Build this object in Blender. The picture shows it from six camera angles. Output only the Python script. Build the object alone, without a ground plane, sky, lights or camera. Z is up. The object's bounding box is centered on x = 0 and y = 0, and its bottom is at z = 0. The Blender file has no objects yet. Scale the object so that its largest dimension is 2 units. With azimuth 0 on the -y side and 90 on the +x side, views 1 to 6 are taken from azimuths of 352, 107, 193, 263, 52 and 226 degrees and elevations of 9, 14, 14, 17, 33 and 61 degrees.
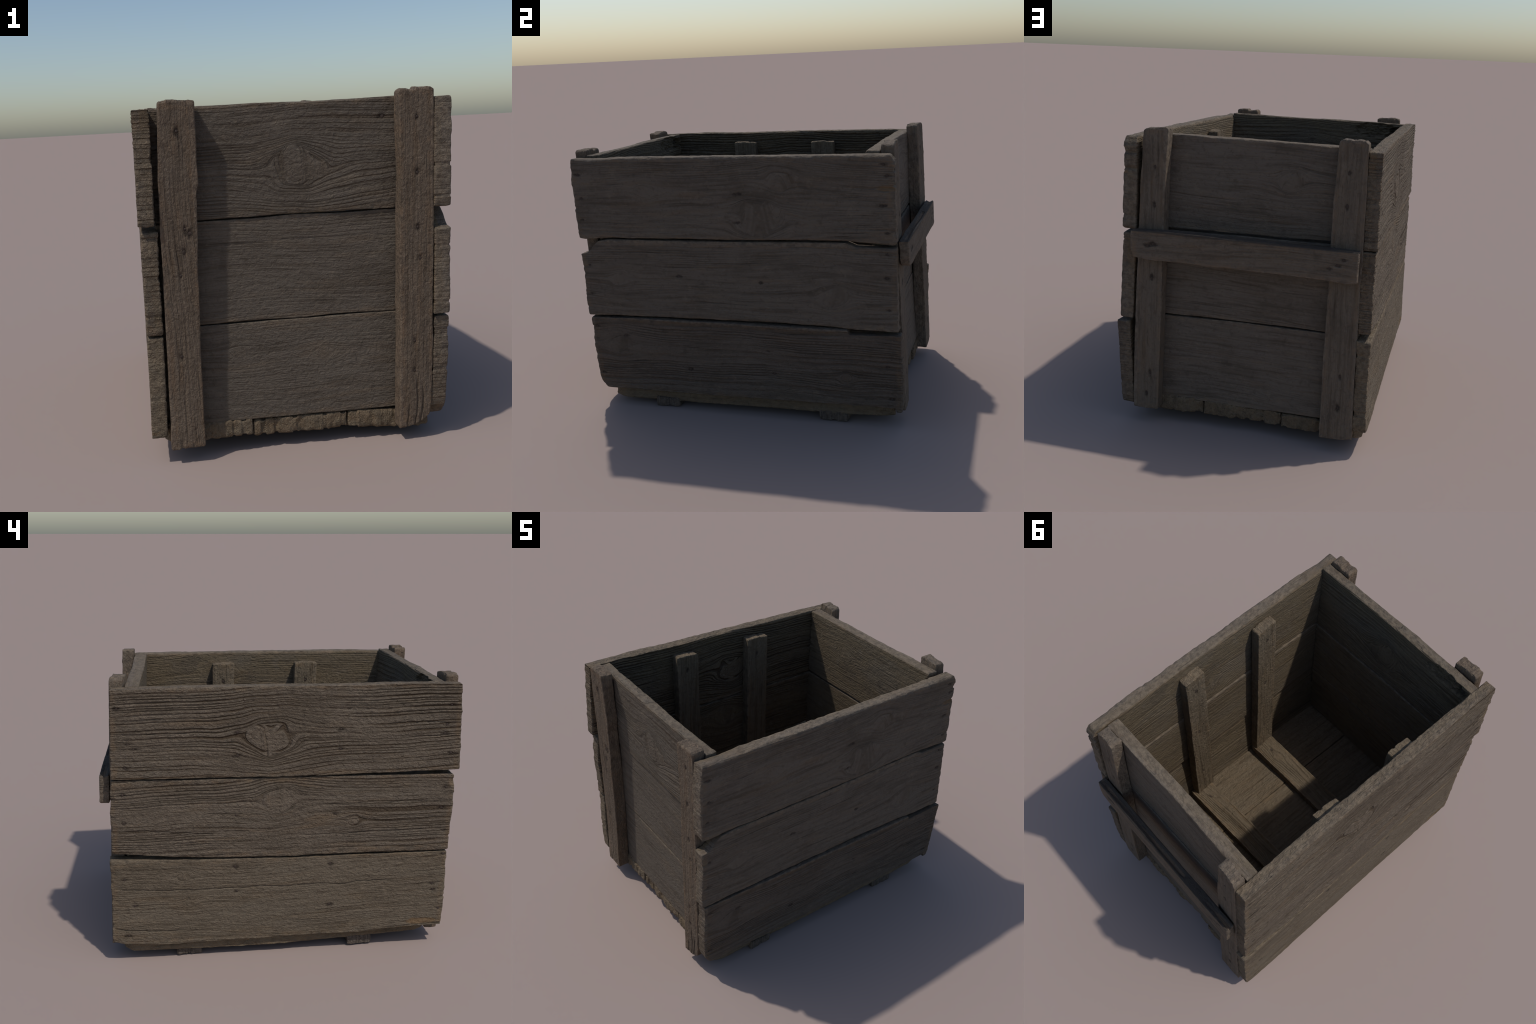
"""Old weathered wooden crate: plank sides and ends, corner battens, inner
battens, a handle rail on one end, a three-board floor on two skids."""
import bpy, math
import numpy as np
from mathutils import Matrix, Vector

# ------------------------------------------------------------------ noise ---
def _hash(ix, iy, iz, seed):
    h = (ix * 374761393 + iy * 668265263 + iz * 2147483647 + seed * 974634777) & 0xFFFFFFFF
    h = ((h ^ (h >> 13)) * 1274126177) & 0xFFFFFFFF
    h = ((h ^ (h >> 16)) * 2246822519) & 0xFFFFFFFF
    return (h ^ (h >> 15)) & 0xFFFF

def noise(x, y, z, seed):
    """Smooth value noise in -1..1, vectorised."""
    x, y, z = np.broadcast_arrays(np.asarray(x, float), np.asarray(y, float), np.asarray(z, float))
    xi, yi, zi = np.floor(x).astype(np.int64), np.floor(y).astype(np.int64), np.floor(z).astype(np.int64)
    fx, fy, fz = x - xi, y - yi, z - zi
    fx, fy, fz = (f * f * f * (f * (f * 6 - 15) + 10) for f in (fx, fy, fz))
    def c(i, j, k):
        return _hash(xi + i, yi + j, zi + k, seed) / 32767.5 - 1.0
    x00 = c(0, 0, 0) * (1 - fx) + c(1, 0, 0) * fx
    x10 = c(0, 1, 0) * (1 - fx) + c(1, 1, 0) * fx
    x01 = c(0, 0, 1) * (1 - fx) + c(1, 0, 1) * fx
    x11 = c(0, 1, 1) * (1 - fx) + c(1, 1, 1) * fx
    return (x00 * (1 - fy) + x10 * fy) * (1 - fz) + (x01 * (1 - fy) + x11 * fy) * fz

def fbm(x, y, z, seed, octaves=3):
    v, a, n = 0.0, 1.0, 0.0
    for o in range(octaves):
        v = v + a * noise(x * 2 ** o, y * 2 ** o, z * 2 ** o, seed + 17 * o)
        n += a
        a *= 0.5
    return v / n

def smooth(e0, e1, x):
    t = np.clip((x - e0) / (e1 - e0), 0, 1)
    return t * t * (3 - 2 * t)

def curve(points):
    xs, ys = [p[0] for p in points], [p[1] for p in points]
    return lambda v: np.interp(v, xs, ys)

# growth rings, described once for the relief and for the colour
RINGS = 58.0            # rings per metre across the board
KNOT_ASPECT = 0.75
KNOT_WAVE = (38.0, 31.0)   # how uneven the outline of a knot is

def ring_terms(seed):
    g = np.random.default_rng(1000 + seed)
    sway = [(float(g.uniform(.009, .018)), float(g.uniform(1.5, 3.5)), float(g.uniform(2, 5)), float(g.uniform(0, 6.28))),
            (float(g.uniform(.003, .006)), float(g.uniform(5, 9)), float(g.uniform(5, 12)), float(g.uniform(0, 6.28))),
            (float(g.uniform(.0006, .0012)), float(g.uniform(22, 34)), float(g.uniform(15, 30)), float(g.uniform(0, 6.28)))]
    spread = [(float(g.uniform(.012, .020)), float(g.uniform(22, 34)), float(g.uniform(0, 6.28))),
              (float(g.uniform(.003, .005)), float(g.uniform(70, 110)), float(g.uniform(0, 6.28)))]
    return sway, spread

# -------------------------------------------------------------- materials ---
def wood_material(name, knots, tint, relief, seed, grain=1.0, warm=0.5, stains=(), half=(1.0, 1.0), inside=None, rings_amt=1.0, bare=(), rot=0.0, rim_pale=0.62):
    """Weathered timber, grain along local x, bending round the knots
    (each knot: along, across, radius) on Object coordinates."""
    m = bpy.data.materials.new(name)
    m.use_nodes = True
    nt = m.node_tree
    N, L = nt.nodes, nt.links
    N.clear()
    def node(t, **kw):
        n = N.new(t)
        for k, v in kw.items():
            setattr(n, k, v)
        return n
    def put(sock, v):
        if isinstance(v, (int, float)):
            sock.default_value = v
        else:
            L.new(v, sock)
    def mth(op, a, b=0.0, c=0.0):
        n = node('ShaderNodeMath', operation=op)
        put(n.inputs[0], a); put(n.inputs[1], b); put(n.inputs[2], c)
        return n.outputs[0]
    def xyz(x, y, z):
        n = node('ShaderNodeCombineXYZ')
        put(n.inputs[0], x); put(n.inputs[1], y); put(n.inputs[2], z)
        return n.outputs[0]
    def nz(vec, scale, detail=2.0, rough=0.5, dist=0.0):
        n = node('ShaderNodeTexNoise')
        L.new(vec, n.inputs['Vector'])
        n.inputs['Scale'].default_value = scale
        n.inputs['Detail'].default_value = detail
        n.inputs['Roughness'].default_value = rough
        n.inputs['Distortion'].default_value = dist
        return n.outputs['Fac']
    def ramp(fac, stops):
        n = node('ShaderNodeValToRGB')
        e = n.color_ramp.elements
        e[0].position, e[0].color = stops[0][0], (*stops[0][1], 1)
        e[1].position, e[1].color = stops[-1][0], (*stops[-1][1], 1)
        for p, c in stops[1:-1]:
            x = e.new(p); x.color = (*c, 1)
        L.new(fac, n.inputs['Fac'])
        return n.outputs['Color']
    def mask(fac, lo, hi):
        n = node('ShaderNodeMapRange', interpolation_type='SMOOTHSTEP')
        L.new(fac, n.inputs['Value'])
        n.inputs['From Min'].default_value = lo
        n.inputs['From Max'].default_value = hi
        return n.outputs['Result']
    def mix(fac, a, b, mode='MIX'):
        n = node('ShaderNodeMix', data_type='RGBA', blend_type=mode)
        put(n.inputs[0], fac)
        for s, v in ((n.inputs[6], a), (n.inputs[7], b)):
            if isinstance(v, tuple):
                s.default_value = (*v, 1)
            else:
                L.new(v, s)
        return n.outputs[2]

    tc = node('ShaderNodeTexCoord')
    sep = node('ShaderNodeSeparateXYZ')
    L.new(tc.outputs['Object'], sep.inputs[0])
    s, t, w = sep.outputs
    psi = t
    kmask = None
    swirl = 0.0
    for ks, kt, kr in knots:
        dx = mth('MULTIPLY_ADD', mth('SUBTRACT', s, ks), KNOT_ASPECT, mth('MULTIPLY', mth('SINE', mth('MULTIPLY_ADD', t, KNOT_WAVE[0], ks * 40)), 0.16 * kr))
        dy = mth('ADD', mth('SUBTRACT', t, kt), mth('MULTIPLY', mth('SINE', mth('MULTIPLY_ADD', s, KNOT_WAVE[1], kt * 40)), 0.16 * kr))
        r2 = mth('ADD', mth('MULTIPLY', dx, dx), mth('MULTIPLY', dy, dy))
        f = mth('DIVIDE', kr * kr, mth('MAXIMUM', r2, kr * kr))
        psi = mth('SUBTRACT', psi, mth('MULTIPLY', dy, f))
        rk = mth('SQRT', r2)
        swirl = mth('ADD', swirl, mth('MULTIPLY', mth('MAXIMUM', mth('SUBTRACT', kr, rk), 0.0), 0.5))
        km = mask(rk, kr * 0.95, kr * 0.6)
        kmask = km if kmask is None else mth('MAXIMUM', kmask, km)
    off = seed * 3.17
    sway, spread = ring_terms(seed)
    def sines(terms, base):
        for amp, ks_, kt_, ph in terms:
            arg = mth('ADD', mth('MULTIPLY', s, ks_), mth('MULTIPLY_ADD', t, kt_, ph))
            base = mth('ADD', base, mth('MULTIPLY', mth('SINE', arg), amp))
        return base
    psi = sines(sway, psi)
    rp = psi
    for amp, k_, ph in spread:
        rp = mth('ADD', rp, mth('MULTIPLY', mth('SINE', mth('MULTIPLY_ADD', psi, k_, ph)), amp))
    rp = mth('ADD', rp, swirl)
    ring = mth('SINE', mth('MULTIPLY', rp, 2 * math.pi * RINGS * grain))
    rwide = mask(ring, -0.30, -0.92)          # hollows between the late-wood ridges
    ramp_amp = mask(nz(xyz(mth('MULTIPLY', s, 0.35), mth('MULTIPLY', psi, 1.6), mth('ADD', w, off + 4.0)), 4.5, 3.0, 0.6), 0.36, 0.60)
    if kmask is not None:
        ramp_amp = mth('MULTIPLY', ramp_amp, mth('SUBTRACT', 1.0, kmask))
    groove = mth('MULTIPLY', mth('MULTIPLY', rwide, ramp_amp), rings_amt)
    gv = xyz(mth('MULTIPLY', s, 0.05), psi, mth('ADD', mth('MULTIPLY', w, 0.9), off))
    rings = nz(gv, 62.0 * grain, 2.0, 0.55, 0.15)
    fibre = nz(xyz(mth('MULTIPLY', s, 0.03), psi, mth('ADD', w, off)), 260.0, 2.0, 0.6)
    pores = nz(xyz(mth('MULTIPLY', s, 0.25), psi, mth('ADD', w, off)), 170.0, 2.0, 0.6)
    patch = nz(xyz(mth('MULTIPLY', s, 0.5), t, mth('ADD', w, off)), 5.0, 4.0, 0.6, 0.4)
    blot = nz(xyz(s, t, mth('ADD', w, off)), 16.0, 4.0, 0.62)
    streak = nz(xyz(mth('MULTIPLY', s, 0.12), psi, mth('ADD', w, off + 9.0)), 24.0, 3.0, 0.6)

    T = tint
    if inside is not None:      # boards keep their yellower, less bleached colour inside the box
        Tn = mix(mask(w, -0.002, 0.004), tuple(inside), tuple(tint))
    col = ramp(rings, [(0.30, (0.62, 0.58, 0.53)), (0.46, (0.92, 0.90, 0.87)), (0.62, (1.08, 1.06, 1.03)), (0.8, (0.82, 0.78, 0.72))])
    col = mix(1.0, col, tuple(T) if inside is None else Tn, 'MULTIPLY')
    if inside is not None:
        T = tuple((a + 2 * b) / 3 for a, b in zip(inside, tint))
    col = mix(mth('MULTIPLY', mask(streak, 0.52, 0.72), 0.55 * warm), col, (T[0] * 1.12, T[1] * 0.92, T[2] * 0.70))
    col = mix(mth('MULTIPLY', mask(patch, 0.44, 0.70), 0.45), col, (T[0] * 0.98, T[1] * 1.02, T[2] * 1.07))
    col = mix(mth('MULTIPLY', mask(patch, 0.48, 0.28), 0.55), col, (T[0] * 0.62, T[1] * 0.60, T[2] * 0.58))
    col = mix(mth('MULTIPLY', mask(blot, 0.56, 0.76), 0.55), col, (T[0] * 1.25, T[1] * 1.24, T[2] * 1.22))
    col = mix(mth('MULTIPLY', mask(blot, 0.44, 0.24), 0.62), col, (T[0] * 0.52, T[1] * 0.50, T[2] * 0.50))
    col = mix(mth('MULTIPLY', mask(fibre, 0.42, 0.26), 0.55), col, (T[0] * 0.42, T[1] * 0.40, T[2] * 0.38))
    speck = nz(xyz(mth('MULTIPLY', s, 0.8), t, mth('ADD', w, off)), 62.0, 3.0, 0.62, 0.6)
    col = mix(mth('MULTIPLY', mask(speck, 0.46, 0.30), 0.45), col, (T[0] * 0.55, T[1] * 0.52, T[2] * 0.50))
    col = mix(mth('MULTIPLY', mask(speck, 0.58, 0.74), 0.40), col, (T[0] * 1.40, T[1] * 1.38, T[2] * 1.34))
    col = mix(mth('MULTIPLY', mask(pores, 0.62, 0.78), 0.30), col, (T[0] * 1.45, T[1] * 1.42, T[2] * 1.36))
    col = mix(mth('MULTIPLY', groove, min(0.85, 0.38 + 0.30 * relief)), col, (T[0] * 0.50, T[1] * 0.44, T[2] * 0.38))
    hair = nz(xyz(mth('MULTIPLY', s, 0.022), psi, mth('ADD', w, off + 2.0)), 95.0, 2.0, 0.5)
    col = mix(mth('MULTIPLY', mask(hair, 0.33, 0.22), 0.35 + 0.4 * min(1.0, rings_amt)), col, (T[0] * 0.25, T[1] * 0.22, T[2] * 0.20))
    # browner, broken arrises
    edge = mth('MAXIMUM', mth('SUBTRACT', mth('ABSOLUTE', t), half[1] - 0.020), mth('SUBTRACT', mth('ABSOLUTE', s), half[0] - 0.030))
    edge = mth('MULTIPLY', mask(edge, -0.012, 0.012), mask(blot, 0.40, 0.62))
    col = mix(mth('MULTIPLY', edge, 0.6 * warm + 0.15), col, (T[0] * 1.22, T[1] * 1.05, T[2] * 0.88))
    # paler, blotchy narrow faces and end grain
    rim = mth('MAXIMUM', mth('SUBTRACT', mth('ABSOLUTE', t), half[1]), mth('SUBTRACT', mth('ABSOLUTE', s), half[0]))
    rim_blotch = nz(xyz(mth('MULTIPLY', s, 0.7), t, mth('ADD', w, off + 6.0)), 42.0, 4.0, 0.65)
    rim = mask(rim, -0.010, -0.002)
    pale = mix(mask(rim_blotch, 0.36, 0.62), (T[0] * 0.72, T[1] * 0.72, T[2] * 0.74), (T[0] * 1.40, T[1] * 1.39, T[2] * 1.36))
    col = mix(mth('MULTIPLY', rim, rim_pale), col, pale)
    for a_, b_, ra, rb in bare:      # torn spots that show browner fresh wood
        dx, dy = mth('DIVIDE', mth('SUBTRACT', s, a_), ra), mth('DIVIDE', mth('SUBTRACT', t, b_), rb)
        d = mth('ADD', mth('SQRT', mth('ADD', mth('MULTIPLY', dx, dx), mth('MULTIPLY', dy, dy))), mth('MULTIPLY', mth('SUBTRACT', blot, 0.5), 1.6))
        col = mix(mth('MULTIPLY', mask(d, 1.15, 0.7), mth('MULTIPLY', mask(w, -0.004, 0.004), 0.75)), col, (T[0] * 1.35, T[1] * 1.08, T[2] * 0.78))
    if rot:
        rm = mask(mth('SUBTRACT', t, half[1]), -0.012, -0.004)
        col = mix(mth('MULTIPLY', rm, rot), col, (T[0] * 0.34, T[1] * 0.36, T[2] * 0.40))
    if kmask is not None:
        col = mix(mth('MULTIPLY', kmask, 0.15), col, (T[0] * 0.80, T[1] * 0.70, T[2] * 0.60))
    stain = None
    for a_, b_ in stains:       # iron stain round each nail, drawn out along the grain
        dx, dy = mth('MULTIPLY', mth('SUBTRACT', s, a_), 0.5), mth('MULTIPLY', mth('SUBTRACT', t, b_), 1.15)
        d2 = mth('ADD', mth('MULTIPLY', dx, dx), mth('MULTIPLY', dy, dy))
        stain = d2 if stain is None else mth('MINIMUM', stain, d2)
    if stain is not None:
        sd = mth('ADD', mth('SQRT', stain), mth('MULTIPLY', mth('SUBTRACT', blot, 0.5), 0.045))
        col = mix(mth('MULTIPLY', mth('MULTIPLY', mask(sd, 0.014, 0.002), mask(w, -0.004, 0.004)), 0.80), col, (T[0] * 0.20, T[1] * 0.18, T[2] * 0.18))
    bs = node('ShaderNodeBsdfPrincipled')
    L.new(col, bs.inputs['Base Color'])
    bs.inputs['Roughness'].default_value = 0.86
    bs.inputs['Specular IOR Level'].default_value = 0.22
    h = mth('ADD', mth('MULTIPLY', rings, 0.4), mth('ADD', mth('MULTIPLY', fibre, 0.35), mth('MULTIPLY', pores, 0.75)))
    h = mth('SUBTRACT', h, mth('MULTIPLY', groove, 0.9))
    h = mth('SUBTRACT', h, mth('MULTIPLY', mask(hair, 0.36, 0.24), 0.6))
    grit = nz(xyz(mth('MULTIPLY', s, 0.8), t, mth('ADD', w, off)), 62.0, 3.0, 0.62, 0.6)
    h = mth('ADD', h, mth('MULTIPLY', grit, 1.6))
    bp = node('ShaderNodeBump')
    bp.inputs['Strength'].default_value = 1.0
    bp.inputs['Distance'].default_value = 0.0062 * relief
    L.new(h, bp.inputs['Height'])
    L.new(bp.outputs[0], bs.inputs['Normal'])
    out = node('ShaderNodeOutputMaterial')
    L.new(bs.outputs[0], out.inputs[0])
    return m

def nail_material():
    m = bpy.data.materials.new('rusted_iron')
    m.use_nodes = True
    nt = m.node_tree
    bs = nt.nodes['Principled BSDF']
    tc = nt.nodes.new('ShaderNodeTexCoord')
    no = nt.nodes.new('ShaderNodeTexNoise'); no.inputs['Scale'].default_value = 180
    rp = nt.nodes.new('ShaderNodeValToRGB')
    rp.color_ramp.elements[0].color = (0.018, 0.014, 0.012, 1)
    rp.color_ramp.elements[1].color = (0.085, 0.055, 0.040, 1)
    nt.links.new(tc.outputs['Object'], no.inputs['Vector'])
    nt.links.new(no.outputs['Fac'], rp.inputs['Fac'])
    nt.links.new(rp.outputs['Color'], bs.inputs['Base Color'])
    bs.inputs['Roughness'].default_value = 0.75
    bs.inputs['Metallic'].default_value = 0.25
    return m

# ------------------------------------------------------------------- root ---
root = bpy.data.objects.new('wooden_crate', None)
bpy.context.scene.collection.objects.link(root)
root['label'] = 'old weathered grey-brown open wooden plank crate'
root['category'] = 'wooden crate'
root.empty_display_size = 0.3

AXES = {'x': Vector((1, 0, 0)), 'y': Vector((0, 1, 0)), 'z': Vector((0, 0, 1))}

# --------------------------------------------------------------- nail mesh --
def nail_mesh():
    rings = [(0.0078, -0.006), (0.0082, 0.0006), (0.0070, 0.0020), (0.0040, 0.0027)]
    n, vs, fs = 12, [], []
    for k, (r, z) in enumerate(rings):
        for i in range(n):
            a = 2 * math.pi * i / n
            rr = r * (1 + 0.10 * math.sin(2 * a + 0.7) + 0.05 * math.sin(5 * a))
            vs.append((rr * math.cos(a), rr * math.sin(a), z))
    for k in range(len(rings) - 1):
        for i in range(n):
            j = (i + 1) % n
            fs.append((k * n + i, k * n + j, (k + 1) * n + j, (k + 1) * n + i))
    fs.append(tuple(range((len(rings) - 1) * n, len(rings) * n)))
    fs.append(tuple(range(n - 1, -1, -1)))
    me = bpy.data.meshes.new('nail')
    me.from_pydata(vs, [], fs)
    me.polygons.foreach_set('use_smooth', [True] * len(fs))
    me.materials.append(nail_material())
    return me
NAIL = nail_mesh()
COUNT = [0]

# ------------------------------------------------------------------ plank ---
def plank(kind, along, across, out, sign, low, high, start, end, face, thick,
          wear=(0.007, 0.007), knots=(), cracks=(), nails=(), tint=(0.2, 0.165, 0.13),
          relief=1.0, grain=1.0, warm=0.5, bow=0.0, bow_high=None, bow2=0.0, res=(0.0075, 0.0034), end_rough=1.0,
          twist=0.0, rings=1.0, gouges=(), rot=0.0):
    """A worn board.
    along, across, out : world axes; sign = direction of the outer face on `out`
    low, high  : edge curves [(along, across)...]
    start, end : end curves [(fraction across 0..1, along)...]
    face       : outer-face position on `out` at (low,start),(low,end),(high,start),(high,end)
    """
    COUNT[0] += 1
    seed = COUNT[0] * 31
    low, high, start, end = curve(low), curve(high), curve(start), curve(end)
    q3 = np.array([0, .5, 1.0])
    a0, a1 = float(start(q3).mean()), float(end(q3).mean())
    am = np.linspace(a0, a1, 9)
    L_, W_ = a1 - a0, float((high(am) - low(am)).mean())
    ac, bc = (a0 + a1) / 2, float((high(am) + low(am)).mean()) / 2
    oc = sum(face) / 4 - sign * thick / 2
    hL, hW, hT = L_ / 2, W_ / 2, thick / 2
    A, B, O = AXES[along], AXES[across], AXES[out] * sign
    flip = 1.0 if A.cross(B).dot(O) > 0 else -1.0
    # local frame: x along the grain, y across, z out of the board
    basis = Matrix((A * flip, B, O)).transposed().to_4x4()
    org = A * ac + B * bc + AXES[out] * oc

    def lines(h, step):
        n = max(3, int(2 * h / step))
        u = np.linspace(-h, h, n + 1)
        e = np.array([0.0015, 0.004, 0.008, 0.013])
        e = e[e < h * 0.8]
        u = u[(np.abs(u) < h - 0.016) | (np.abs(u) >= h - 1e-9)]
        return np.unique(np.round(np.concatenate([u, -h + e, h - e]), 6))
    us, ts, ws = lines(hL, res[0]), lines(hW, res[1]), lines(hT, 0.011)
    nu, nv, nw = len(us), len(ts), len(ws)
    idx = -np.ones((nu, nv, nw), np.int64)
    surf = np.zeros((nu, nv, nw), bool)
    surf[[0, -1]] = True; surf[:, [0, -1]] = True; surf[:, :, [0, -1]] = True
    I, J, K = np.nonzero(surf)
    idx[I, J, K] = np.arange(len(I))
    quads = []
    def sheet(g, rev):
        q = np.stack([g[:-1, :-1], g[1:, :-1], g[1:, 1:], g[:-1, 1:]], -1).reshape(-1, 4)
        quads.append(q[:, ::-1] if rev else q)
    sheet(idx[:, :, -1], False); sheet(idx[:, :, 0], True)
    sheet(idx[:, -1, :], True); sheet(idx[:, 0, :], False)
    sheet(idx[-1], False); sheet(idx[0], True)
    quads = np.concatenate(quads)

    nl = []          # nail positions in box coordinates
    for na, nb in nails:
        q = (nb - float(low(na))) / (float(high(na)) - float(low(na)))
        p = (na - float(start(q))) / (float(end(q)) - float(start(q)))
        nl.append(((p - .5) * 2 * hL, (q - .5) * 2 * hW, na, nb))

    kn = [((ka - ac) * flip, kb - bc, kr) for ka, kb, kr in knots]

    sway, spread = ring_terms(COUNT[0])
    def shape(S, T, Wd):
        """Box coordinates -> worn board in panel coordinates (a, b, out)."""
        S0, T0, W0 = S, T, Wd
        fs, ft, fw = (np.abs(S) / hL) ** 24, (np.abs(T) / hW) ** 16, (np.abs(Wd) / hT) ** 6
        # worn, irregular arrises
        r = np.where(T > 0, wear[1], wear[0])
        r = r * (0.75 + 0.75 * fbm(S * 6, T * 2, Wd * 12, seed + 1, 3) + 0.35 * noise(S * 45, T * 6, Wd * 20, seed + 2))
        nearend = smooth(hL - 0.06, hL, np.abs(S))
        r = r * (1 - nearend) + nearend * 0.007 * (1 + 0.9 * noise(S * 3, T * 34, Wd * 20, seed + 3)) * end_rough
        r = np.clip(r, 0.0015, hT * 0.85)
        S_, T_, W_b = (np.clip(v, -(h - r), h - r) for v, h in ((S, hL), (T, hW), (Wd, hT)))
        dS, dT, dW = S - S_, T - T_, Wd - W_b
        d = np.sqrt(dS * dS + dT * dT + dW * dW)
        k = np.where(d > 1e-9, np.minimum(1.0, r / np.maximum(d, 1e-9)), 1.0)
        S, T, Wd = S_ + dS * k, T_ + dT * k, W_b + dW * k
        # grain: stream lines that part round the knots
        p, q = S / (2 * hL) + .5, T / (2 * hW) + .5
        aa = start(q) * (1 - p) + end(q) * p
        lx, ly = (aa - ac) * flip, low(aa) * (1 - q) + high(aa) * q - bc
        psi = ly.copy()
        core, swirl = 0.0, 0.0
        for ks, kt, kr in kn:
            dx = (lx - ks) * KNOT_ASPECT + 0.16 * kr * np.sin(ly * KNOT_WAVE[0] + ks * 40)
            dy = ly - kt + 0.16 * kr * np.sin(lx * KNOT_WAVE[1] + kt * 40)
            r2 = dx * dx + dy * dy
            psi = psi - dy * kr * kr / np.maximum(r2, kr * kr)
            swirl = swirl + 0.5 * np.maximum(kr - np.sqrt(r2), 0.0)
            core = np.maximum(core, smooth(kr * 0.95, kr * 0.6, np.sqrt(r2)))
        for amp, k1, k2, ph in sway:
            psi = psi + amp * np.sin(lx * k1 + ly * k2 + ph)
        rp = psi
        for amp, k1, ph in spread:
            rp = rp + amp * np.sin(psi * k1 + ph)
        ring = np.sin((rp + swirl) * 2 * math.pi * RINGS * grain)
        side = np.sign(W0) * 3.0
        g = 0.62 * noise(S * 1.6, psi * 62 * grain, side, seed + 5) + 0.38 * noise(S * 4, psi * 125 * grain, side, seed + 6)
        g = g * (0.55 + 0.45 * noise(S * 2.2, T * 5, side, seed + 7)) * (1 - 0.75 * core)
        lump = fbm(S * 34, T * 46, side, seed + 8, 2)
        ridge = -smooth(-.1, -1.0, ring) * (1 - core) * smooth(-.35, .35, noise(lx * 1.6, psi * 7, side, seed + 30))
        h = relief * (0.0020 * ridge * rings + 0.0010 * g * (0.4 + 0.6 * rings) + 0.0012 * lump) + 0.0025 * noise(S * 2.5, T * 4, side, seed + 9)
        for ks, kt, kr in kn:
            rr = np.sqrt(((lx - ks) * KNOT_ASPECT) ** 2 + (ly - kt) ** 2)
            h = h + relief * (0.0010 * np.exp(-((rr / kr) ** 2) * 0.8) - 0.0008 * np.exp(-((rr - kr) / (0.12 * kr)) ** 2) * (0.5 + 0.5 * noise(lx * 30, ly * 30, side, seed + 31))
                              + 0.0006 * np.sin(rr * 300) * np.exp(-(rr / kr) ** 2))
        for t0, s0, s1, depth in cracks:
            fall = smooth(s0 - 0.05, s0 + 0.03, S * flip) * (1 - smooth(s1 - 0.03, s1 + 0.05, S * flip))
            line = t0 + 0.006 * noise(S * 9, 0.0, 0.0, seed + 12) + 0.0025 * noise(S * 40, 0.0, 0.0, seed + 13)
            h = h - np.where(W0 > 0, 1, 0) * depth * fall * np.exp(-((T - line) / 0.0034) ** 2)
        for ns, n_t, _, _ in nl:
            h = h - np.where(W0 > 0, 1, 0) * 0.0060 * np.exp(-((S - ns) ** 2 / 0.016 ** 2 + (T - n_t) ** 2 / 0.0095 ** 2))
        for ga, gb, ra, rb, depth in gouges:
            gr = ((lx - (ga - ac) * flip) / ra) ** 2 + ((ly - gb + bc) / rb) ** 2 + 0.5 * noise(lx * 40, ly * 60, 0.0, seed + 33)
            h = h - np.where(W0 * depth > 0, 1, 0) * abs(depth) * smooth(1.1, 0.5, gr) * (0.8 + 0.4 * noise(lx * 90, ly * 120, 0.0, seed + 34))
        # splintered ends: short splits running in from the end grain
        split = smooth(0.45, 0.75, noise(0.0, T * 36, np.sign(S0) * 5, seed + 14))
        h = h - 0.004 * end_rough * split * smooth(hL - 0.075 * (0.4 + 0.6 * np.abs(noise(0.0, T * 20, 1.0, seed + 15))), hL, np.abs(S0))
        Wd = Wd + np.sign(W0) * fw * h
        T = T + np.sign(T0) * ft * (0.0035 * fbm(S * 5, 0.0, W0 * 20, seed + 20, 3) + 0.0012 * relief * fbm(S * 30, 0.0, W0 * 90, seed + 21, 2))
        if rot:      # rotted hollow along the upper edge
            T = T - np.where(T0 > 0, 1, 0) * ft * 0.013 * np.exp(-(W0 / 0.011) ** 2) * smooth(-.5, .1, noise(S * 7, 0.0, 0.0, seed + 35))
        er = 0.0045 * fbm(1.0, T * 13, W0 * 9, seed + 22, 3) + 0.0014 * noise(0.0, T * 70, W0 * 60, seed + 23)
        er = er - 0.005 * split * (0.5 + 0.5 * noise(2.0, T * 5, W0 * 25, seed + 24))
        S = S + np.sign(S0) * fs * er * end_rough
        p, q = S / (2 * hL) + .5, T / (2 * hW) + .5
        a = start(q) * (1 - p) + end(q) * p
        b = low(a) * (1 - q) + high(a) * q
        o = (face[0] * (1 - p) + face[1] * p) * (1 - q) + (face[2] * (1 - p) + face[3] * p) * q
        bh = bow if bow_high is None else bow_high
        o = o + sign * ((bow * (1 - q) + bh * q) * (1 - (2 * p - 1) ** 2) + bow2 * (1 - (2 * q - 1) ** 2))
        b = b + twist * (1 - (2 * p - 1) ** 2)
        return a, b, o + sign * (Wd - hT)

    a, b, o = shape(us[I], ts[J], ws[K])
    co = np.stack([(a - ac) * flip, b - bc, (o - oc) * sign], -1)
    if flip < 0:
        quads = quads[:, ::-1]
    me = bpy.data.meshes.new(kind)
    me.vertices.add(len(co))
    me.vertices.foreach_set('co', co.astype(np.float32).ravel())
    me.loops.add(quads.size)
    me.loops.foreach_set('vertex_index', quads.astype(np.int32).ravel())
    me.polygons.add(len(quads))
    me.polygons.foreach_set('loop_start', np.arange(0, quads.size, 4, dtype=np.int32))
    me.polygons.foreach_set('loop_total', np.full(len(quads), 4, np.int32))
    me.update(calc_edges=True)
    me.polygons.foreach_set('use_smooth', np.ones(len(quads), bool))
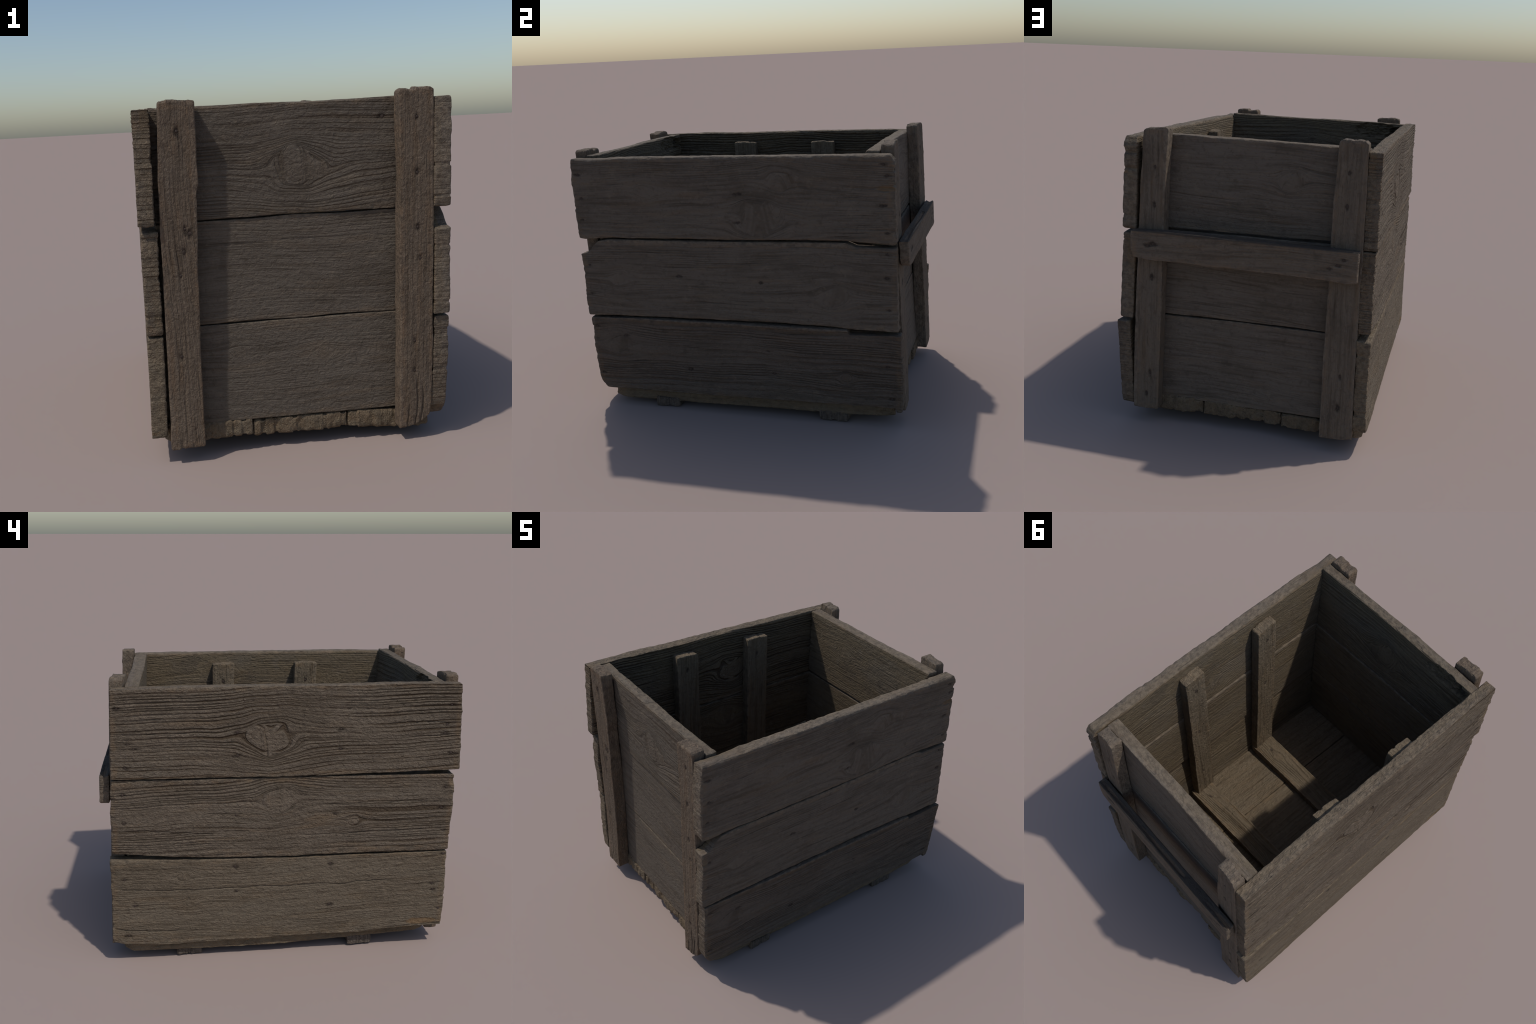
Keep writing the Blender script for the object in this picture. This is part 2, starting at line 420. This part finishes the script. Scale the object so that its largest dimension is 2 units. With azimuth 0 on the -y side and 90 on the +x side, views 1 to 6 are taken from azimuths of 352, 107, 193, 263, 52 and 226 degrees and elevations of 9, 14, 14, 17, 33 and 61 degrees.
    me.materials.append(wood_material(kind + '_wood', kn, tint, relief, COUNT[0], grain, warm,
                                      [((n[2] - ac) * flip, n[3] - bc) for n in nl], (hL, hW),
                                      INNER if kind in ('side_plank', 'end_plank') else None, rings,
                                      [((g[0] - ac) * flip, g[1] - bc, g[2], g[3]) for g in gouges if g[4] > 0], rot, 0.2 if kind == 'floor_plank' else 0.62))
    ob = bpy.data.objects.new(kind, me)
    bpy.context.scene.collection.objects.link(ob)
    ob.parent = root
    ob.matrix_world = Matrix.Translation(org) @ basis
    rng = np.random.default_rng(seed)
    for ns, n_t, na, nb in nl:
        _, _, oo = shape(np.array([ns]), np.array([n_t]), np.array([hT]))
        na_ = bpy.data.objects.new('nail', NAIL)
        bpy.context.scene.collection.objects.link(na_)
        na_.parent = ob
        k = float(rng.uniform(0.65, 1.15))
        na_.matrix_local = (Matrix.Translation(((na - ac) * flip, nb - bc, (float(oo[0]) - oc) * sign + 0.0008))
                            @ Matrix.Rotation(float(rng.uniform(0, 6.28)), 4, 'Z')
                            @ Matrix.Rotation(float(rng.uniform(-.2, .2)), 4, 'X') @ Matrix.Diagonal((k, k, 1, 1)))
    return ob

INNER = (0.140, 0.107, 0.068)
GREY = (0.127, 0.105, 0.0850)
DUSK = (0.112, 0.0930, 0.0745)
BROWN = (0.138, 0.1100, 0.0835)
UMBER = (0.112, 0.0905, 0.0735)
HONEY = (0.150, 0.1165, 0.0790)

# ------------------------------------------------ long side at +x (3 boards)
plank('side_plank', 'y', 'z', 'x', 1,
      low=[(-1.0, 1.092), (-.95, 1.082), (-.77, 1.094), (0, 1.099), (.39, 1.105), (.63, 1.106), (.70, 1.098), (.91, 1.082)],
      high=[(-1.0, 1.562), (-.84, 1.561), (-.53, 1.569), (.2, 1.569), (.76, 1.572), (.90, 1.568)],
      start=[(0, -.984), (.1, -.991), (.35, -.994), (.7, -.997), (1, -.993)],
      end=[(0, .900), (.03, .911), (.12, .910), (.5, .904), (.64, .902), (.66, .890), (.69, .902), (.80, .906), (.83, .892), (.87, .905), (.95, .900), (1, .884)],
      face=(.682, .668, .686, .660), thick=.078, wear=(.012, .022), bow=.010, bow_high=.008,
      knots=[(.27, 1.43, .055), (.16, 1.22, .095), (-.54, 1.37, .030)], tint=GREY, relief=.75, warm=.7, rings=.45, gouges=[(.855, 1.39, .055, .016, .007)],
      cracks=[(.06, .70, .95, .006), (-.16, .62, .95, .004)],
      nails=[(-.955, 1.47), (-.945, 1.33), (-.95, 1.20), (.84, 1.52), (.86, 1.46), (.85, 1.30), (.86, 1.15), (.03, 1.36), (.03, 1.20)])
plank('side_plank', 'y', 'z', 'x', 1,
      low=[(-.99, .600), (-.62, .610), (.16, .613), (.52, .611), (.66, .601), (.93, .596)],
      high=[(-1.0, .986), (-.945, .998), (-.920, 1.018), (-.900, 1.045), (-.865, 1.072), (-.80, 1.083), (0, 1.087), (.40, 1.092), (.635, 1.092), (.69, 1.070), (.92, 1.064)],
      start=[(0, -.980), (.35, -.982), (.7, -.981), (1, -.990)],
      end=[(0, .926), (.06, .916), (.5, .913), (1, .912)],
      face=(.674, .680, .680, .664), thick=.074, wear=(.011, .012), bow=.002, bow_high=.006,
      knots=[(.57, .78, .055), (-.75, .84, .035), (.50, .99, .016)], tint=GREY, relief=.7, warm=.6, rings=.40,
      cracks=[(.205, .35, .95, .005)],
      nails=[(-.94, .92), (-.945, .74), (.86, 1.03), (.86, .90), (.87, .72), (.14, .85), (-.36, .87)])
plank('side_plank', 'y', 'z', 'x', 1,
      low=[(-.97, .150), (-.955, .140), (-.91, .114), (-.66, .122), (0, .128), (.5, .134), (.90, .134), (.905, .11), (.95, .105)],
      high=[(-.97, .586), (-.62, .596), (0, .599), (.635, .599), (.65, .570), (.94, .582)],
      start=[(0, -.925), (.06, -.948), (.12, -.955), (.3, -.959), (.6, -.964), (1, -.966)],
      end=[(0, .936), (.1, .945), (.5, .942), (1, .936)],
      face=(.656, .664, .676, .692), thick=.072, wear=(.008, .010), grain=.8, bow=.010, bow_high=.008,
      knots=[(-.78, .42, .050), (.62, .30, .03)], tint=UMBER, relief=.95, warm=.6, rings=.85,
      cracks=[(-.09, -.9, .9, .003), (-.15, -.5, .6, .004), (-.02, .3, .9, .004), (-.17, .5, .95, .004)],
      nails=[(-.93, .53), (-.92, .22), (-.74, .48), (.17, .44), (.86, .39), (.88, .19), (-.33, .29), (.20, .30)])

# ------------------------------------------------ long side at -x (3 boards)
plank('side_plank', 'y', 'z', 'x', -1,
      low=[(-.99, 1.084), (-.31, 1.076), (.06, 1.077), (.5, 1.082), (.93, 1.090)],
      high=[(-.98, 1.563), (-.64, 1.572), (-.3, 1.569), (.26, 1.575), (.7, 1.573), (.92, 1.570)],
      start=[(0, -.986), (.03, -.989), (.5, -.984), (1, -.973)],
      end=[(0, .929), (.6, .918), (1, .910)],
      face=(-.685, -.685, -.679, -.677), thick=.072, wear=(.006, .009), bow=-.002,
      knots=[(.08, 1.29, .085)], tint=BROWN, relief=1.6, grain=.86, warm=.6, rings=1.3,
      cracks=[(.03, .55, .95, .005), (-.05, .6, .92, .004), (.12, .3, .9, .003), (.0, -.95, -.55, .004)],
      nails=[(.88, 1.47), (.83, 1.28), (.80, 1.25), (.85, 1.15), (.25, 1.33), (.25, 1.20), (-.31, 1.33), (-.31, 1.22), (-.92, 1.45), (-.90, 1.34), (-.89, 1.29), (-.93, 1.18)])
plank('side_plank', 'y', 'z', 'x', -1,
      low=[(-.97, .604), (-.57, .608), (-.11, .609), (.21, .612), (.39, .619), (.60, .632), (.74, .648), (.95, .666)],
      high=[(-.98, 1.056), (-.7, 1.060), (-.31, 1.066), (.06, 1.070), (.5, 1.074), (.94, 1.083)],
      start=[(0, -.955), (.4, -.962), (.6, -.967), (1, -.964)],
      end=[(0, .943), (.5, .938), (1, .929)],
      face=(-.684, -.684, -.679, -.680), thick=.072, wear=(.008, .006), bow=-.002,
      knots=[(.03, .935, .062), (-.40, .80, .03)], tint=BROWN, relief=1.5, grain=.86, warm=.8, rings=1.15,
      cracks=[(.07, .2, .92, .004), (-.02, .3, .92, .003), (-.10, .1, .9, .004), (-.08, -.9, -.4, .004)],
      nails=[(.87, 1.00), (.87, .84), (-.92, .98), (-.90, .86), (-.92, .72), (.26, .86), (-.29, .85)])
plank('side_plank', 'y', 'z', 'x', -1,
      low=[(-.95, .150), (-.94, .136), (-.66, .132), (-.55, .122), (-.44, .112), (0, .112), (.28, .109), (.6, .106), (.76, .108), (.9, .122), (.97, .140)],
      high=[(-.95, .596), (-.57, .596), (-.08, .598), (.15, .601), (.5, .609), (.96, .631)],
      start=[(0, -.936), (.08, -.942), (.4, -.950), (1, -.948)],
      end=[(0, .952), (.06, .961), (.5, .954), (1, .955)],
      face=(-.692, -.690, -.685, -.685), thick=.070, wear=(.009, .006), bow=-.003,
      knots=[(.55, .52, .03), (.52, .36, .028), (-.36, .44, .014)], tint=(0.142, 0.1135, 0.0825), relief=1.1, grain=1.2, warm=.5, rings=.30, gouges=[(-.82, .165, .11, .02, .004)],
      cracks=[(.075, -.9, .62, .006), (-.235, .60, .95, .006), (-.16, -.95, -.55, .006)],
      nails=[(.88, .51), (.83, .35), (.87, .17), (.27, .56), (.26, .41), (-.27, .55), (-.27, .30), (-.87, .40), (-.88, .36), (-.92, .24), (-.93, .58)])

# ------------------------------------------------ end panel at -y (3 boards)
plank('end_plank', 'x', 'z', 'y', -1,
      low=[(-.62, 1.083), (0, 1.088), (.62, 1.082)],
      high=[(-.62, 1.563), (-.4, 1.568), (-.08, 1.572), (.16, 1.568), (.3, 1.570), (.62, 1.576)],
      start=[(0, -.612), (1, -.608)], end=[(0, .606), (1, .612)],
      face=(-.884, -.896, -.900, -.922), thick=.066, wear=(.005, .011), bow=.004,
      knots=[(.02, 1.29, .085)], tint=DUSK, relief=.85, warm=.5, rings=.9,
      gouges=[(-.43, 1.515, .17, .05, -.022), (-.565, 1.50, .045, .045, -.045)],
      nails=[(.40, 1.49)])
plank('end_plank', 'x', 'z', 'y', -1,
      low=[(-.62, .618), (0, .615), (.62, .610)], high=[(-.62, 1.076), (0, 1.081), (.62, 1.075)],
      start=[(0, -.616), (1, -.612)], end=[(0, .600), (1, .606)],
      face=(-.868, -.882, -.882, -.894), thick=.066, wear=(.005, .005),
      knots=[(.66, 1.02, .03)], tint=DUSK, relief=.65, grain=1.3, warm=.4, rings=.35, cracks=[(.12, -.5, .6, .002)])
plank('end_plank', 'x', 'z', 'y', -1,
      low=[(-.62, .158), (-.21, .154), (.1, .152), (.62, .148)], high=[(-.62, .611), (0, .609), (.62, .604)],
      start=[(0, -.620), (1, -.616)], end=[(0, .592), (1, .600)],
      face=(-.862, -.882, -.868, -.882), thick=.066, wear=(.005, .005),
      knots=[(-.28, .47, .022), (.12, .44, .026)], tint=DUSK, relief=.75, grain=1.1, warm=.5 , rings=.25)

# ------------------------------------------------ end panel at +y (3 boards)
plank('end_plank', 'x', 'z', 'y', 1,
      low=[(-.62, 1.104), (0, 1.100), (.6, 1.094)],
      high=[(-.62, 1.574), (-.44, 1.577), (0, 1.579), (.4, 1.584), (.6, 1.582)],
      start=[(0, -.612), (1, -.606)], end=[(0, .585), (1, .574)],
      face=(.850, .838, .834, .808), thick=.076, wear=(.005, .010), bow=-.002,
      knots=[(-.22, 1.39, .05)], tint=GREY, relief=.7, warm=.5 , rings=.25)
plank('end_plank', 'x', 'z', 'y', 1,
      low=[(-.62, .626), (0, .630), (.6, .620)], high=[(-.62, 1.088), (0, 1.085), (.6, 1.080)],
      start=[(0, -.618), (1, -.614)], end=[(0, .600), (1, .587)],
      face=(.868, .858, .850, .838), thick=.074, wear=(.005, .005), knots=[(-.35, .9, .016)],
      tint=GREY, relief=.6, grain=1.3, warm=.5 , rings=.25)
plank('end_plank', 'x', 'z', 'y', 1,
      low=[(-.62, .160), (-.2, .153), (.04, .149), (.6, .148)], high=[(-.62, .619), (0, .621), (.6, .612)],
      start=[(0, -.620), (1, -.618)], end=[(0, .598), (1, .600)],
      face=(.898, .874, .868, .854), thick=.078, wear=(.005, .005), knots=[(-.14, .26, .022), (.4, .55, .016)],
      tint=GREY, relief=.6, warm=.5, rings=.25, cracks=[(.03, -.5, .5, .002)])

# ------------------------------------------------ corner battens (upright)
plank('corner_batten', 'z', 'x', 'y', -1,
      low=[(.08, -.612), (.5, -.603), (.86, -.597), (1.30, -.588), (1.6, -.570)],
      high=[(.08, -.460), (.5, -.455), (.86, -.446), (1.20, -.434), (1.25, -.424), (1.6, -.418)],
      start=[(0, .076), (.5, .078), (1, .080)], end=[(0, 1.588), (.12, 1.598), (.8, 1.598), (1, 1.590)],
      face=(-.944, -.990, -.946, -.990), thick=.076, bow=-.012, wear=(.008, .008), tint=(0.130, 0.0985, 0.0715), relief=.95, warm=.8, rings=.25,
      nails=[(1.47, -.50), (1.04, -.47), (.96, -.50), (.86, -.52), (.50, -.54), (1.06, -.49)], cracks=[(.0, .2, .7, .003)], res=(.006, .0034))
plank('corner_batten', 'z', 'x', 'y', -1,
      low=[(.08, .432), (.4, .443), (.8, .446), (1.25, .456), (1.6, .450)],
      high=[(.08, .560), (.12, .578), (.2, .590), (.4, .594), (.8, .600), (1.25, .606), (1.6, .605)],
      start=[(0, .066), (.3, .068), (.6, .080), (.85, .098), (1, .122)],
      end=[(0, 1.590), (.1, 1.603), (.45, 1.595), (.5, 1.606), (.9, 1.604), (1, 1.595)],
      face=(-.958, -.996, -.960, -.998), thick=.076, wear=(.008, .006), tint=(0.130, 0.0985, 0.0715), relief=.95, warm=.8, rings=.25,
      nails=[(1.48, .53), (1.24, .53), (1.00, .53), (.86, .54), (.48, .51), (.34, .51)], cracks=[(.01, .55, .78, .009), (.035, .60, .78, .008), (-.03, .66, .8, .007)], res=(.006, .0034))
plank('corner_batten', 'z', 'x', 'y', 1,
      low=[(.08, .453), (.5, .445), (.85, .440), (1.3, .432), (1.62, .419)],
      high=[(.08, .594), (.5, .591), (.85, .583), (1.3, .572), (1.62, .555)],
      start=[(0, .094), (.5, .092), (1, .092)], end=[(0, 1.618), (.1, 1.624), (.9, 1.614), (1, 1.604)],
      face=(.952, .888, .950, .884), thick=.072, wear=(.006, .006), tint=BROWN, relief=.8, warm=.7, rings=.2,
      nails=[(1.42, .49), (1.22, .49), (.83, .50), (.30, .50), (.18, .52)], res=(.006, .0034))
plank('corner_batten', 'z', 'x', 'y', 1,
      low=[(.08, -.622), (.5, -.615), (.9, -.614), (1.3, -.612), (1.62, -.606)],
      high=[(.08, -.450), (.5, -.448), (.9, -.450), (1.3, -.447), (1.45, -.456), (1.62, -.458)],
      start=[(0, .094), (.5, .084), (1, .082)], end=[(0, 1.608), (.12, 1.622), (.85, 1.620), (1, 1.606)],
      face=(.970, .916, .966, .898), thick=.072, wear=(.006, .009), tint=BROWN, relief=.8, warm=.7, rings=.2,
      nails=[(1.46, -.52), (1.30, -.52), (.43, -.54), (.26, -.54)], cracks=[(-.05, .3, .72, .004)], res=(.006, .0034))

# ------------------------------------------------ handle rail across the +y end
plank('handle_rail', 'x', 'z', 'y', 1,
      low=[(-.61, .935), (-.54, .931), (-.43, .940), (0, .943), (.35, .945), (.49, .940), (.58, .952)],
      high=[(-.61, 1.092), (-.31, 1.095), (.03, 1.097), (.39, 1.103), (.6, 1.092)],
      start=[(0, -.602), (.4, -.603), (1, -.606)], end=[(0, .580), (.3, .598), (1, .598)],
      face=(.998, .972, .992, .966), thick=.054, wear=(.006, .006), bow=.003, tint=BROWN, relief=.8, warm=.8, rings=.3, rot=.85,
      nails=[(.50, 1.02), (.47, 1.03), (-.50, 1.02), (-.46, 1.00), (-.53, 1.05)],
      knots=[(.08, 1.05, .014)], res=(.006, .0034))

# ------------------------------------------------ upright battens on the inside
for y0, y1 in ((.160, .303), (-.405, -.254)):
    plank('inner_batten', 'z', 'y', 'x', -1,
          low=[(.19, y0 + .028), (1.51, y0 - .006)], high=[(.19, y1 + .034), (1.51, y1 - .003)],
          start=[(0, .192), (1, .192)], end=[(0, 1.500), (.5, 1.504), (1, 1.500)],
          face=(.545, .545, .533, .533), thick=.066, wear=(.005, .005), tint=HONEY, relief=1.0, warm=.6, rings=.3,
          nails=[(1.38, (y0 + y1) / 2), (.95, (y0 + y1) / 2 + .02), (.45, (y0 + y1) / 2 + .03)], res=(.007, .0036))
for y0, y1 in ((.163, .315), (-.395, -.247)):
    plank('inner_batten', 'z', 'y', 'x', 1,
          low=[(.19, y0 + .035), (1.51, y0)], high=[(.19, y1 + .044), (1.51, y1 + .006)],
          start=[(0, .192), (1, .192)], end=[(0, 1.507), (.5, 1.511), (1, 1.506)],
          face=(-.545, -.545, -.538, -.538), thick=.066, wear=(.005, .005), tint=HONEY, relief=1.0, warm=.6, rings=.3,
          nails=[(1.40, (y0 + y1) / 2)], res=(.007, .0036))

# ------------------------------------------------ floor: three boards, two battens, two skids
floor_high = [(-.89, .080), (-.6, .066), (0, .068), (.5, .066), (.9, .080)]
plank('floor_plank', 'y', 'x', 'z', -1,
      low=[(-.9, .214), (0, .212), (.9, .216)], high=[(-.9, .590), (-.8, .618), (0, .628), (.8, .625), (.9, .600)],
      start=[(0, -.882), (.3, -.874), (.35, -.888), (.7, -.882), (1, -.890)], end=[(0, .886), (.4, .892), (.7, .884), (1, .888)],
      face=(.066, .076, .040, .064), thick=.086, wear=(.006, .009), tint=HONEY, relief=1.2, warm=.4, rings=.15, end_rough=2.0,
      cracks=[(.02, -.5, .5, .003)], res=(.0085, .004))
plank('floor_plank', 'y', 'x', 'z', -1,
      low=[(-.9, -.232), (0, -.205), (.9, -.228)], high=[(-.9, .208), (0, .210), (.9, .211)],
      start=[(0, -.874), (.2, -.864), (.45, -.876), (.5, -.866), (.8, -.876), (1, -.872)], end=[(0, .890), (.4, .880), (.6, .893), (1, .886)],
      face=(.068, .072, .066, .078), thick=.078, wear=(.008, .008), tint=HONEY, relief=1.2, warm=.5, rings=.15, end_rough=2.0, res=(.0085, .004))
plank('floor_plank', 'y', 'x', 'z', -1,
      low=[(-.9, -.60), (-.8, -.635), (-.4, -.648), (0, -.660), (.85, -.662), (.9, -.63)], high=[(-.9, -.236), (0, -.207), (.9, -.232)],
      start=[(0, -.858), (.4, -.876), (.7, -.880), (1, -.870)], end=[(0, .905), (.5, .900), (1, .898)],
      face=(.082, .062, .080, .074), thick=.078, wear=(.010, .006), tint=HONEY, relief=1.2, warm=.5, rings=.15, end_rough=2.0, bow=.020, res=(.0085, .004))
for y0, y1, kx in ((.207, .362, -.2), (-.373, -.210, .38)):
    plank('floor_batten', 'x', 'y', 'z', 1,
          low=[(-.62, y0), (.6, y0)], high=[(-.62, y1), (.6, y1)],
          start=[(0, -.600), (1, -.600)], end=[(0, .585), (1, .585)],
          face=(.212, .212, .212, .212), thick=.064, wear=(.005, .005), knots=[(kx, (y0 + y1) / 2, .026)],
          tint=HONEY, relief=1.1, warm=.8, rings=.7, nails=[(.46, (y0 + y1) / 2)], res=(.007, .0036))
for (l0, l1), (r0, r1) in (((.462, .606), (.450, .622)), ((-.535, -.392), (-.592, -.440))):
    plank('skid', 'x', 'y', 'z', -1,
          low=[(-.65, l0), (.6, r0)], high=[(-.65, l1), (.6, r1)],
          start=[(0, -.640), (1, -.648)], end=[(0, .632), (1, .628)],
          face=(.009, .010, .010, .009), thick=.060, wear=(.014, .012), tint=UMBER, relief=1.2, warm=.3, end_rough=1.1, res=(.007, .0036))

# rest the crate on the ground: lowest point at z = 0
bpy.context.view_layer.update()
lowest = 1e9
for ob in root.children:
    n = len(ob.data.vertices)
    v = np.empty(n * 3, np.float32)
    ob.data.vertices.foreach_get('co', v)
    m = np.array(ob.matrix_world)
    lowest = min(lowest, float((v.reshape(-1, 3) @ m[2, :3].T).min() + m[2, 3]))
print('lowest', lowest)
root.location.z = -lowest
